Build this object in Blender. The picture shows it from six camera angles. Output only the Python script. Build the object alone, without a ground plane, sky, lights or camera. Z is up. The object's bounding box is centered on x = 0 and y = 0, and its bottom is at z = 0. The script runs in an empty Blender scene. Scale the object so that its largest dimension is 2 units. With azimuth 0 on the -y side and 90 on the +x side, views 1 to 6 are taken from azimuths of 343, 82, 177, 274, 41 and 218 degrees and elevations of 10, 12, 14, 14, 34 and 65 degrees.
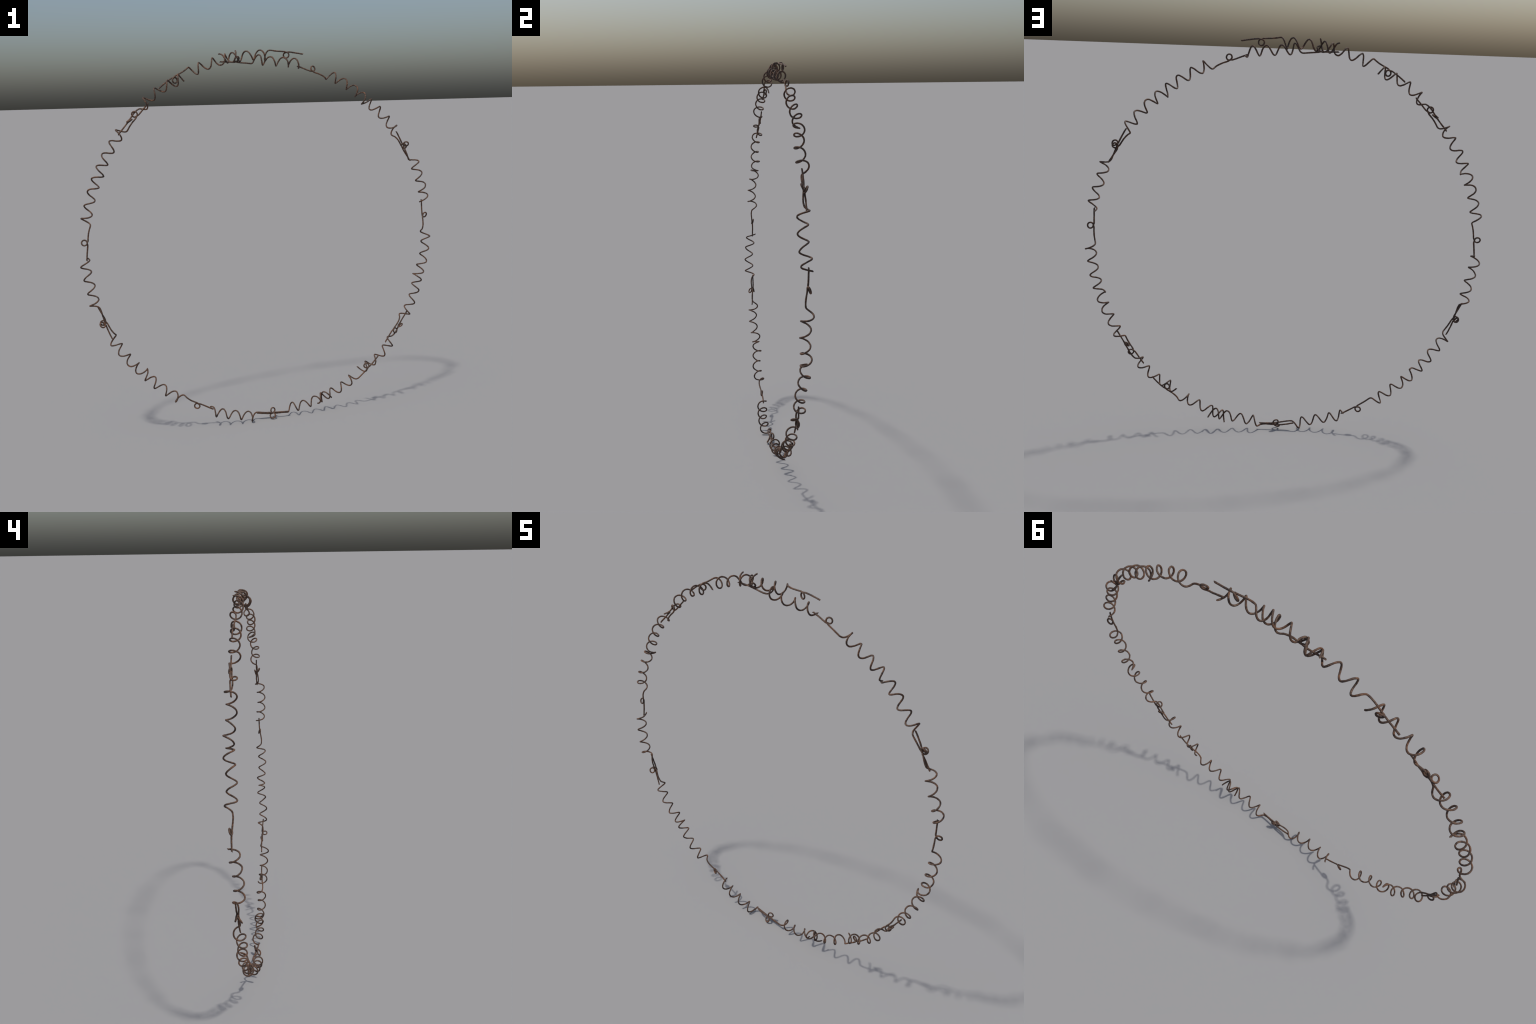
"""A hoop wound from lengths of rusty spring wire.

Every length is the same piece: a straight shank with a small eyelet curled into
its middle, running tangentially into a coil of four turns.  Eighteen of these
(some left handed, some turned round end for end) are laid one after another
round a circle that stands on edge, their shanks overlapping, and each piece is
bent to follow the circle.
"""
import bpy
import math
import random
import numpy as np
from mathutils import noise, Vector

random.seed(7)

# ------------------------------------------------------------------ the wire
WIRE_RADIUS = 0.0039      # half thickness of the wire
SIDES = 12                # facets round the wire
STEP = 0.0022             # spacing of cross-sections along the wire

# one length of spring wire, in its own frame: x runs along the coil axis.
# The coil was wound by hand, so its turns differ a little: knots give the
# advance along the axis, the distance from the axis and the angle in turns.
COIL_KNOTS = [
    (-0.0065, 0.0227, 0.005), (0.0100, 0.0304, 0.113), (0.0236, 0.0289, 0.283),
    (0.0313, 0.0256, 0.466), (0.0354, 0.0227, 0.649), (0.0440, 0.0240, 0.818),
    (0.0589, 0.0240, 0.986), (0.0727, 0.0197, 1.157), (0.0831, 0.0186, 1.345),
    (0.0951, 0.0235, 1.522), (0.1080, 0.0266, 1.692), (0.1219, 0.0253, 1.858),
    (0.1353, 0.0206, 2.019), (0.1436, 0.0162, 2.173), (0.1497, 0.0181, 2.313),
    (0.1610, 0.0234, 2.460), (0.1773, 0.0250, 2.613), (0.1888, 0.0222, 2.797),
    (0.1982, 0.0234, 2.970), (0.2077, 0.0250, 3.143), (0.2184, 0.0252, 3.323),
    (0.2308, 0.0235, 3.500), (0.2423, 0.0206, 3.675), (0.2505, 0.0214, 3.841),
    (0.2564, 0.0236, 3.970), (0.2616, 0.0326, 4.077),
]
SHANK_TIP = (-0.1789, 0.0143, 0.0134)
SHANK_MID = (-0.1079, 0.0192, 0.0099)    # on the tip's side of the eyelet
SHANK_ROOT = (-0.0385, 0.0183, -0.0010)  # just before the coil begins
EYE_CENTRE = (-0.0866, 0.0027, 0.0120)
EYE_ALONG = (0.0134, 0.0008, 0.0027)        # half axis of the eyelet along the shank
EYE_SIDE = (0.0, -0.0134, 0.0032)     # half axis away from the shank
EYE_DRIFT = 0.0062        # sideways shift of the wire through the eyelet

# ------------------------------------------------------------------ the hoop
HOOP_CENTRE = (0.0, 0.0, 1.0)

# station (deg clockwise from the top, seen from -y), distance from the hoop's
# centre, depth y, toe-in, lean, roll about the axis, size, curvature it is bent
# to, direction, hand
PIECES = [
    ( 23.57, 0.9472,  0.0231, -1.22,  1.31,   -0.75, 1.005, 0.961,  1,  1),
    ( 55.21, 0.9534,  0.0164, -2.73,  3.12,    2.34, 1.010, 0.951, -1, -1),
    ( 65.25, 0.9585, -0.0015,  0.53,  0.90,   40.37, 1.006, 1.016,  1,  1),
    ( 90.65, 0.9601,  0.0017, -1.32,  0.34,    1.86, 1.010, 0.978,  1,  1),
    (121.88, 0.9612, -0.0114, -1.57,  3.30,   -4.34, 1.005, 1.011, -1, -1),
    (129.85, 0.9706, -0.0229, -2.24,  0.20,   79.56, 1.005, 1.101,  1, -1),
    (147.95, 0.9659, -0.0199,  1.50,  1.19,  176.82, 1.006, 1.073,  1, -1),
    (173.82, 0.9620, -0.0208,  2.80,  1.61, -177.78, 1.009, 1.062, -1,  1),
    (184.74, 0.9752, -0.0373, -0.97,  2.88,   43.96, 1.029, 0.968,  1,  1),
    (210.44, 0.9679, -0.0192, -2.71,  2.84,    4.34, 1.019, 0.966,  1,  1),
    (242.12, 0.9605, -0.0092, -1.32,  0.73,   -4.29, 1.024, 0.941, -1, -1),
    (252.50, 0.9603, -0.0196, -0.32,  3.56,   46.80, 1.026, 1.002,  1,  1),
    (278.49, 0.9566,  0.0048, -2.11,  3.19,    2.89, 1.027, 0.944,  1,  1),
    (310.49, 0.9560,  0.0166, -1.60,  0.80,   -6.72, 1.025, 1.002, -1, -1),
    (318.58, 0.9657,  0.0132, -2.24,  1.51,   72.10, 1.029, 0.922,  1, -1),
    (337.31, 0.9651,  0.0233,  1.87,  2.56,  172.95, 1.023, 0.993,  1, -1),
    (  3.50, 0.9745,  0.0256, -3.39,  1.76, -167.08, 1.031, 0.536, -1,  1),
    (357.71, 0.9468,  0.0114, -3.68,  2.64,   39.34, 1.012, 0.485,  1,  1),
]


def unit(v):
    return v / np.linalg.norm(v)


def smooth_through(points, per_span=14):
    """Catmull-Rom curve through the points."""
    p = np.asarray(points)
    p = np.vstack([2 * p[0] - p[1], p, 2 * p[-1] - p[-2]])
    t = np.linspace(0, 1, per_span, endpoint=False)[:, None]
    out = []
    for a, b, c, d in zip(p[:-3], p[1:-2], p[2:-1], p[3:]):
        out.append(0.5 * (2 * b + (c - a) * t + (2 * a - 5 * b + 4 * c - d) * t ** 2
                          + (3 * b - a - 3 * c + d) * t ** 3))
    out.append(p[-2][None])
    return np.vstack(out)


def resample(path, step):
    d = np.concatenate([[0], np.cumsum(np.linalg.norm(np.diff(path, axis=0), axis=1))])
    n = max(8, int(round(d[-1] / step)))
    s = np.linspace(0, d[-1], n + 1)
    return np.stack([np.interp(s, d, path[:, i]) for i in range(3)], 1), s


def coil_path():
    x, r, turn = smooth_through(COIL_KNOTS, 12).T
    a = 2 * math.pi * turn
    return np.stack([x, r * np.cos(a), r * np.sin(a)], 1)


def piece_path():
    """Centre line of one length of wire; also where the coil starts on it."""
    tip, mid, root, centre = map(np.array, (SHANK_TIP, SHANK_MID, SHANK_ROOT, EYE_CENTRE))
    coil = coil_path()
    line = smooth_through([tip, mid, root, coil[0], coil[6]], 40)[:-40]
    a = np.linspace(0, 2 * math.pi, 33)
    ring = (centre + np.outer(np.sin(a), EYE_ALONG) - np.outer(np.cos(a), EYE_SIDE)
            + np.outer(0.5 - a / (2 * math.pi), (0, 0, EYE_DRIFT)))
    lead = line[line[:, 0] < centre[0] - 0.010]
    tail = line[line[:, 0] > centre[0] + 0.010]
    path = np.vstack([lead, ring, tail, coil[1:]])
    path, s = resample(path, STEP)
    for _ in range(2):                       # springy wire has no sharp kinks
        path[1:-1] = 0.25 * path[:-2] + 0.5 * path[1:-1] + 0.25 * path[2:]
    start = int(np.argmin(np.linalg.norm(path - coil[0], axis=1)))
    return path, start


def place(path, station, radius, depth, toe, lean, roll, size, bend, direction, hand):
    """Lay a piece on the hoop and bend it round."""
    th = math.radians(station)
    out = np.array([math.sin(th), 0, math.cos(th)])
    tangent = np.array([math.cos(th), 0, -math.sin(th)])
    y = np.array([0, 1.0, 0])
    origin = np.array(HOOP_CENTRE) + out * radius + y * depth
    cl, sl = math.cos(math.radians(lean)), math.sin(math.radians(lean))
    ct, st = math.cos(math.radians(toe)), math.sin(math.radians(toe))
    x_axis = cl * (direction * ct * tangent + st * out) + sl * y
    inward = unit(-out + x_axis * (out @ x_axis))
    across = np.cross(x_axis, inward)
    c, s = math.cos(math.radians(roll)), math.sin(math.radians(roll))
    p = path * np.array([1, 1, hand]) * size
    along = p[:, 0]
    u = c * p[:, 1] - s * p[:, 2]             # towards the hoop's centre
    v = s * p[:, 1] + c * p[:, 2]
    arm = 1 / bend - u
    ang = along * bend
    return (origin + np.outer(arm * np.sin(ang), x_axis)
            + np.outer(1 / bend - arm * np.cos(ang), inward) + np.outer(v, across))


def sweep(path, seed):
    """Skin the centre line with a slightly lumpy, pitted round section."""
    n = len(path)
    tang = np.gradient(path, axis=0)
    tang /= np.linalg.norm(tang, axis=1)[:, None]
    side = np.zeros_like(path)
    s0 = np.cross(tang[0], [0.3, 0.9, 0.2])
    side[0] = unit(s0)
    for i in range(1, n):
        w = side[i - 1] - tang[i] * (side[i - 1] @ tang[i])
        side[i] = unit(w)
    other = np.cross(tang, side)
    ang = np.linspace(0, 2 * math.pi, SIDES, endpoint=False)
    ring = (side[:, None, :] * np.cos(ang)[None, :, None]
            + other[:, None, :] * np.sin(ang)[None, :, None])
    swell = np.empty((n, SIDES))
    off = Vector((seed * 3.7, seed * 1.3, 0))
    for i in range(n):
        for j in range(SIDES):              # swellings, flats and pits of rust
            q = Vector(path[i] + ring[i, j] * WIRE_RADIUS)
            swell[i, j] = (1 + 0.12 * noise.noise(q * 55 + off)
                           + 0.13 * noise.noise(q * 170 + off) + 0.06 * noise.noise(q * 420 + off))
    skin = path[:, None, :] + ring * (WIRE_RADIUS * swell)[:, :, None]
    return oblique_cut(oblique_cut(skin, 0.9)[::-1], 2.6)[::-1]


def oblique_cut(skin, direction, slant=0.0070):
    """Nip the last end of a tube off on a slant, like wire bitten by cutters."""
    n = len(skin)
    ang = np.linspace(0, 2 * math.pi, SIDES, endpoint=False)
    back = slant * (0.5 - 0.5 * np.cos(ang - direction)) / STEP      # in cross-sections
    first = n - 1 - int(math.ceil(slant / STEP)) - 4
    cut = skin.copy()
    for j in range(SIDES):
        rows = np.linspace(first, n - 1 - back[j], n - first)
        low = np.clip(np.floor(rows).astype(int), 0, n - 2)
        t = (rows - low)[:, None]
        cut[first:, j] = skin[low, j] * (1 - t) + skin[low + 1, j] * t
    return cut


def ring_normals(rings):
    du = np.roll(rings, -1, axis=1) - np.roll(rings, 1, axis=1)
    dv = np.gradient(rings, axis=0)
    nrm = np.cross(du, dv)
    ln = np.linalg.norm(nrm, axis=2, keepdims=True)
    nrm = nrm / np.maximum(ln, 1e-12)
    mid = rings.mean(axis=1, keepdims=True)
    flip = np.sign(((rings - mid) * nrm).sum(axis=2, keepdims=True))
    return nrm * np.where(flip == 0, 1, flip)


def tube_object(name, rings, normals, cap_first, cap_last, material):
    n = len(rings)
    verts = rings.reshape(-1, 3)
    norms = normals.reshape(-1, 3)
    faces = []
    for i in range(n - 1):
        for j in range(SIDES):
            k = (j + 1) % SIDES
            faces.append((i * SIDES + j, i * SIDES + k, (i + 1) * SIDES + k, (i + 1) * SIDES + j))
    for wanted, row, outward in ((cap_first, 0, 1), (cap_last, n - 1, n - 2)):
        if not wanted:
            continue
        rim = rings[row]                       # the bitten face has its own flat rim
        flat = unit(np.cross(rim[SIDES // 3] - rim[0], rim[2 * SIDES // 3] - rim[0]))
        away = rim.mean(axis=0) - rings[outward].mean(axis=0)
        order = list(range(SIDES))
        if flat @ away < 0:
            flat = -flat
            order.reverse()
        faces.append(tuple(len(verts) + j for j in order))
        verts = np.vstack([verts, rim])
        norms = np.vstack([norms, np.repeat(flat[None], SIDES, axis=0)])
    mesh = bpy.data.meshes.new(name)
    mesh.from_pydata(verts.tolist(), [], faces)
    mesh.polygons.foreach_set("use_smooth", [True] * len(faces))
    mesh.validate()
    mesh.update()
    mesh.normals_split_custom_set_from_vertices(norms.tolist())
    mesh.materials.append(material)
    obj = bpy.data.objects.new(name, mesh)
    bpy.context.scene.collection.objects.link(obj)
    return obj


# ------------------------------------------------------------------ material
def rusty_iron():
    mat = bpy.data.materials.new("rusty_iron")
    mat.use_nodes = True
    nt = mat.node_tree
    nt.nodes.clear()
    N, L = nt.nodes.new, nt.links.new
    out = N("ShaderNodeOutputMaterial")
    bsdf = N("ShaderNodeBsdfPrincipled")
    coord = N("ShaderNodeTexCoord")

    def noise_tex(scale, detail, rough):
        t = N("ShaderNodeTexNoise")
        t.inputs["Scale"].default_value = scale
        t.inputs["Detail"].default_value = detail
        t.inputs["Roughness"].default_value = rough
        L(coord.outputs["Object"], t.inputs["Vector"])
        return t

    def ramp(src, stops):
        r = N("ShaderNodeValToRGB")
        els = r.color_ramp.elements
        while len(els) < len(stops):
            els.new(0.5)
        for e, (pos, col) in zip(els, stops):
            e.position = pos
            e.color = (*col, 1)
        L(src, r.inputs["Fac"])
        return r

    broad = noise_tex(30, 3, 0.55)      # where rust has bloomed
    patch = noise_tex(120, 3, 0.55)     # mottling along the wire
    fine = noise_tex(330, 4, 0.65)      # grain

    mottle = ramp(patch.outputs["Fac"], [(0.34, (0.050, 0.036, 0.033)),
                                         (0.46, (0.086, 0.052, 0.037)),
                                         (0.56, (0.118, 0.074, 0.052)),
                                         (0.68, (0.138, 0.098, 0.071))])
    bloom = ramp(patch.outputs["Fac"], [(0.34, (0.085, 0.042, 0.026)),
                                        (0.52, (0.135, 0.068, 0.040)),
                                        (0.68, (0.190, 0.098, 0.054))])
    where = ramp(broad.outputs["Fac"], [(0.47, (0, 0, 0)), (0.62, (1, 1, 1))])
    mix = N("ShaderNodeMix")
    mix.data_type = 'RGBA'
    L(where.outputs["Color"], mix.inputs[0])
    L(mottle.outputs["Color"], mix.inputs[6])
    L(bloom.outputs["Color"], mix.inputs[7])
    grain = ramp(fine.outputs["Fac"], [(0.32, (0.48, 0.47, 0.48)), (0.50, (0.76, 0.75, 0.74)),
                                       (0.68, (1.0, 0.97, 0.92))])
    mix2 = N("ShaderNodeMix")
    mix2.data_type = 'RGBA'
    mix2.blend_type = 'MULTIPLY'
    mix2.inputs[0].default_value = 1.0
    L(mix.outputs[2], mix2.inputs[6])
    L(grain.outputs["Color"], mix2.inputs[7])
    L(mix2.outputs[2], bsdf.inputs["Base Color"])
    bsdf.inputs["Roughness"].default_value = 0.75
    bsdf.inputs["Metallic"].default_value = 0.0
    bsdf.inputs["Specular IOR Level"].default_value = 0.35
    bump = N("ShaderNodeBump")
    bump.inputs["Strength"].default_value = 0.5
    bump.inputs["Distance"].default_value = 0.0012
    L(fine.outputs["Fac"], bump.inputs["Height"])
    L(bump.outputs["Normal"], bsdf.inputs["Normal"])
    L(bsdf.outputs["BSDF"], out.inputs["Surface"])
    return mat


# ------------------------------------------------------------------ build
def build():
    iron = rusty_iron()
    hoop = bpy.data.objects.new("wire_hoop", None)
    hoop["label"] = "upright hoop of rusty coiled spring wire with eyelets"
    hoop["category"] = "wire hoop"
    bpy.context.scene.collection.objects.link(hoop)
    local, start = piece_path()
    for i, piece in enumerate(PIECES):
        path = place(local, *piece)
        path, _ = resample(path, STEP)
        cut = int(round(start * (len(path) - 1) / (len(local) - 1)))
        rings = sweep(path, i + 1)
        nrm = ring_normals(rings)
        coil = tube_object("spring_coil", rings[cut:], nrm[cut:], False, True, iron)
        shank = tube_object("eyelet_shank", rings[:cut + 1], nrm[:cut + 1], True, False, iron)
        coil.parent = hoop
        shank.parent = coil


build()
